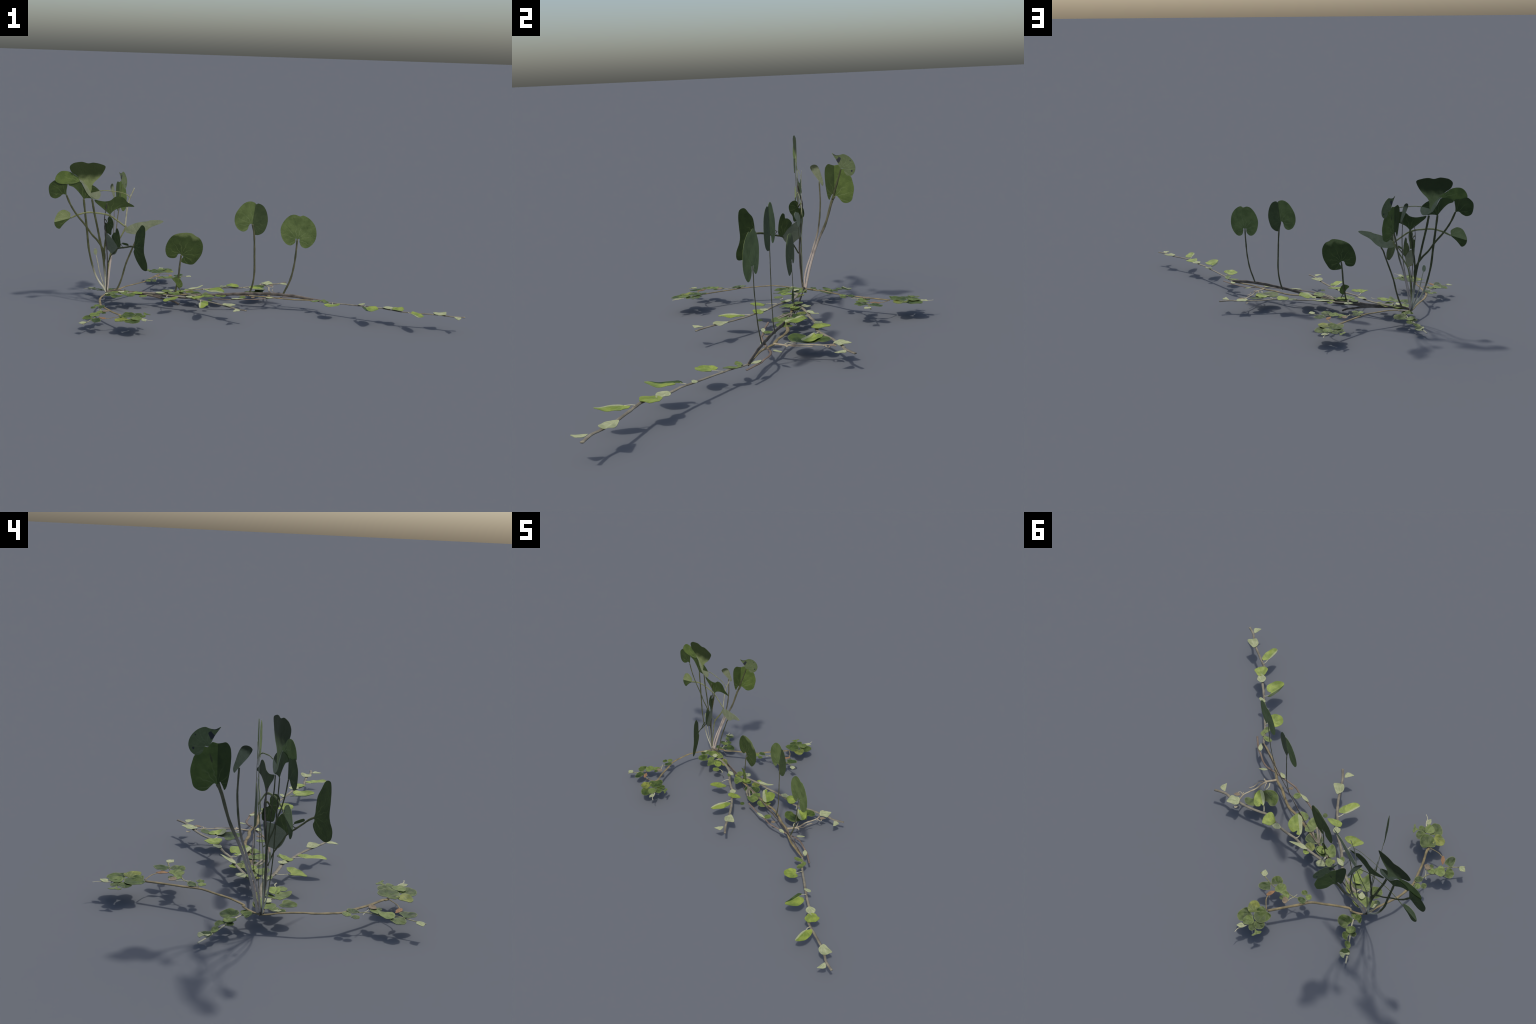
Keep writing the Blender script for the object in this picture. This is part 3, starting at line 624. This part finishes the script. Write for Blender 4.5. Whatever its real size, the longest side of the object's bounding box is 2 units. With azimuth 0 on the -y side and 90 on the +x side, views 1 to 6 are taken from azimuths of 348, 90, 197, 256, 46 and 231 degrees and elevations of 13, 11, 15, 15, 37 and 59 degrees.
leaf('fork', 'leaf', (-.459, .261), (-.441, .242), kidney(0.55, 0.55, 0, 0), MID, lift=0.004)
leaf('fork', 'leaf', (-.421, .337), (-.385, .316), kidney(0.38, 0.36, 0, 0), LIME_DULL, lift=0.006)
leaf('fork', 'leaf', (-.400, .338), (-.394, .360), kidney(0.45, 0.45, 0, 0), MID, lift=0.003)
leaf('fork', 'dead_leaf', (-.427, .334), (-.423, .359), margin((0.72, 0.07), (0.90, 0.41), (0.44, 1.07), (0.08, 1.13), (-0.30, 0.93), (-0.27, 0.45)), DEAD_PINK, lift=0.008)
leaf('fork', 'leaf', (-.371, .341), (-.350, .297), kidney(0.55, 0.52, 0.05, 0.05), LIME_DULL, lift=0.006)
leaf('fork', 'leaf', (-.332, .321), (-.299, .294), kidney(0.64, 0.6, 0.02, 0.02), MID, lift=0.003)
leaf('fork', 'leaf', (-.317, .352), (-.277, .394), kidney(0.36, 0.34, 0.02, 0.02), DARK_MID, lift=0.003)
leaf('fork', 'young_leaf', (-.259, .343), (-.237, .317), bract(0.42, 0.42, 0, 0), YOUNG, lift=0.004)
FORK_PARTS, RECORD = RECORD, None
stem('fork', 'runner', [(-.715, .094), (-.726, .041), (-.740, -.011), (-.754, -.068), (-.756, -.127), (-.753, -.175), (-.729, -.233), (-.703, -.292), (-.669, -.355), (-.670, -.360), (-.662, -.375)], 0.0052, 0.0067, OCHRE_STEM)

# --- short leafy runner hanging to the left
stem('short', 'runner', [(-.705, .105), (-.697, .130), (-.695, .157), (-.709, .183), (-.732, .209), (-.754, .238), (-.774, .262), (-.794, .284), (-.809, .305), (-.823, .324)], 0.0035, 0.004, PALE_STALK)
leaf('short', 'leaf', (-.698, .185), (-.650, .204), margin((-0.22, 0.10), (-0.47, 0.02), (-0.61, 0.28), (-0.55, 0.73), (-0.23, 1.12), (0.18, 1.17), (0.51, 0.91), (0.59, 0.46), (0.51, -0.00), (0.27, -0.13)), MID, fold=0.08, lift=0.004)
leaf('short', 'leaf', (-.697, .156), (-.720, .129), margin((-0.24, 0.06), (-0.60, 0.28), (-0.61, 0.66), (-0.34, 0.98), (0.11, 1.00), (0.60, 0.76), (0.43, 0.49), (0.15, 0.33)), MID, lift=0.006)
leaf('short', 'leaf', (-.694, .153), (-.676, .131), kidney(0.55, 0.5, 0, 0), LIME_DULL, lift=0.003)
leaf('short', 'leaf', (-.737, .213), (-.710, .190), kidney(0.62, 0.66, 0, 0), LIME_DULL, lift=0.007)
leaf('short', 'leaf', (-.730, .209), (-.760, .202), kidney(0.4, 0.45, 0, 0), MID, lift=0.002)
leaf('short', 'leaf', (-.732, .216), (-.724, .247), margin((-0.30, 0.48), (-0.72, 0.84), (-0.35, 1.12), (0.23, 1.15), (0.62, 0.73), (0.43, 0.22)), MID, lift=0.003)
leaf('short', 'leaf', (-.783, .266), (-.746, .252), kidney(0.3, 0.32, 0, 0), LIME_DULL, lift=0.003)
leaf('short', 'leaf', (-.791, .299), (-.769, .279), kidney(0.8, 0.75, 0.05, 0.05), DARK_MID, lift=0.004)
leaf('short', 'young_leaf', (-.798, .293), (-.772, .313), margin((-0.07, 0.28), (-0.54, 0.37), (-0.47, 0.67), (0.05, 1.07), (0.25, 0.93), (0.12, 0.32), (0.35, -0.29), (-0.01, -0.29)), YOUNG, lift=0.006)

# the second forking runner repeats the first, turned round the crown
ROSETTE_PARTS = 11


def turned(about, to, degrees):
    rot = Matrix.Rotation(math.radians(degrees), 3, 'Z')
    return lambda p: rot @ (p - Vector((*about, 0))) + Vector((*to, 0))


for number, (make, args, options) in enumerate(FORK_PARTS):
    if number < ROSETTE_PARTS:
        make(*args, **options, move=turned((-.374, .503), (-.633, -.425), -124.5))
    else:
        make(*args, **options, move=turned((-.342, .317), (-.803, -.333), -126.2))
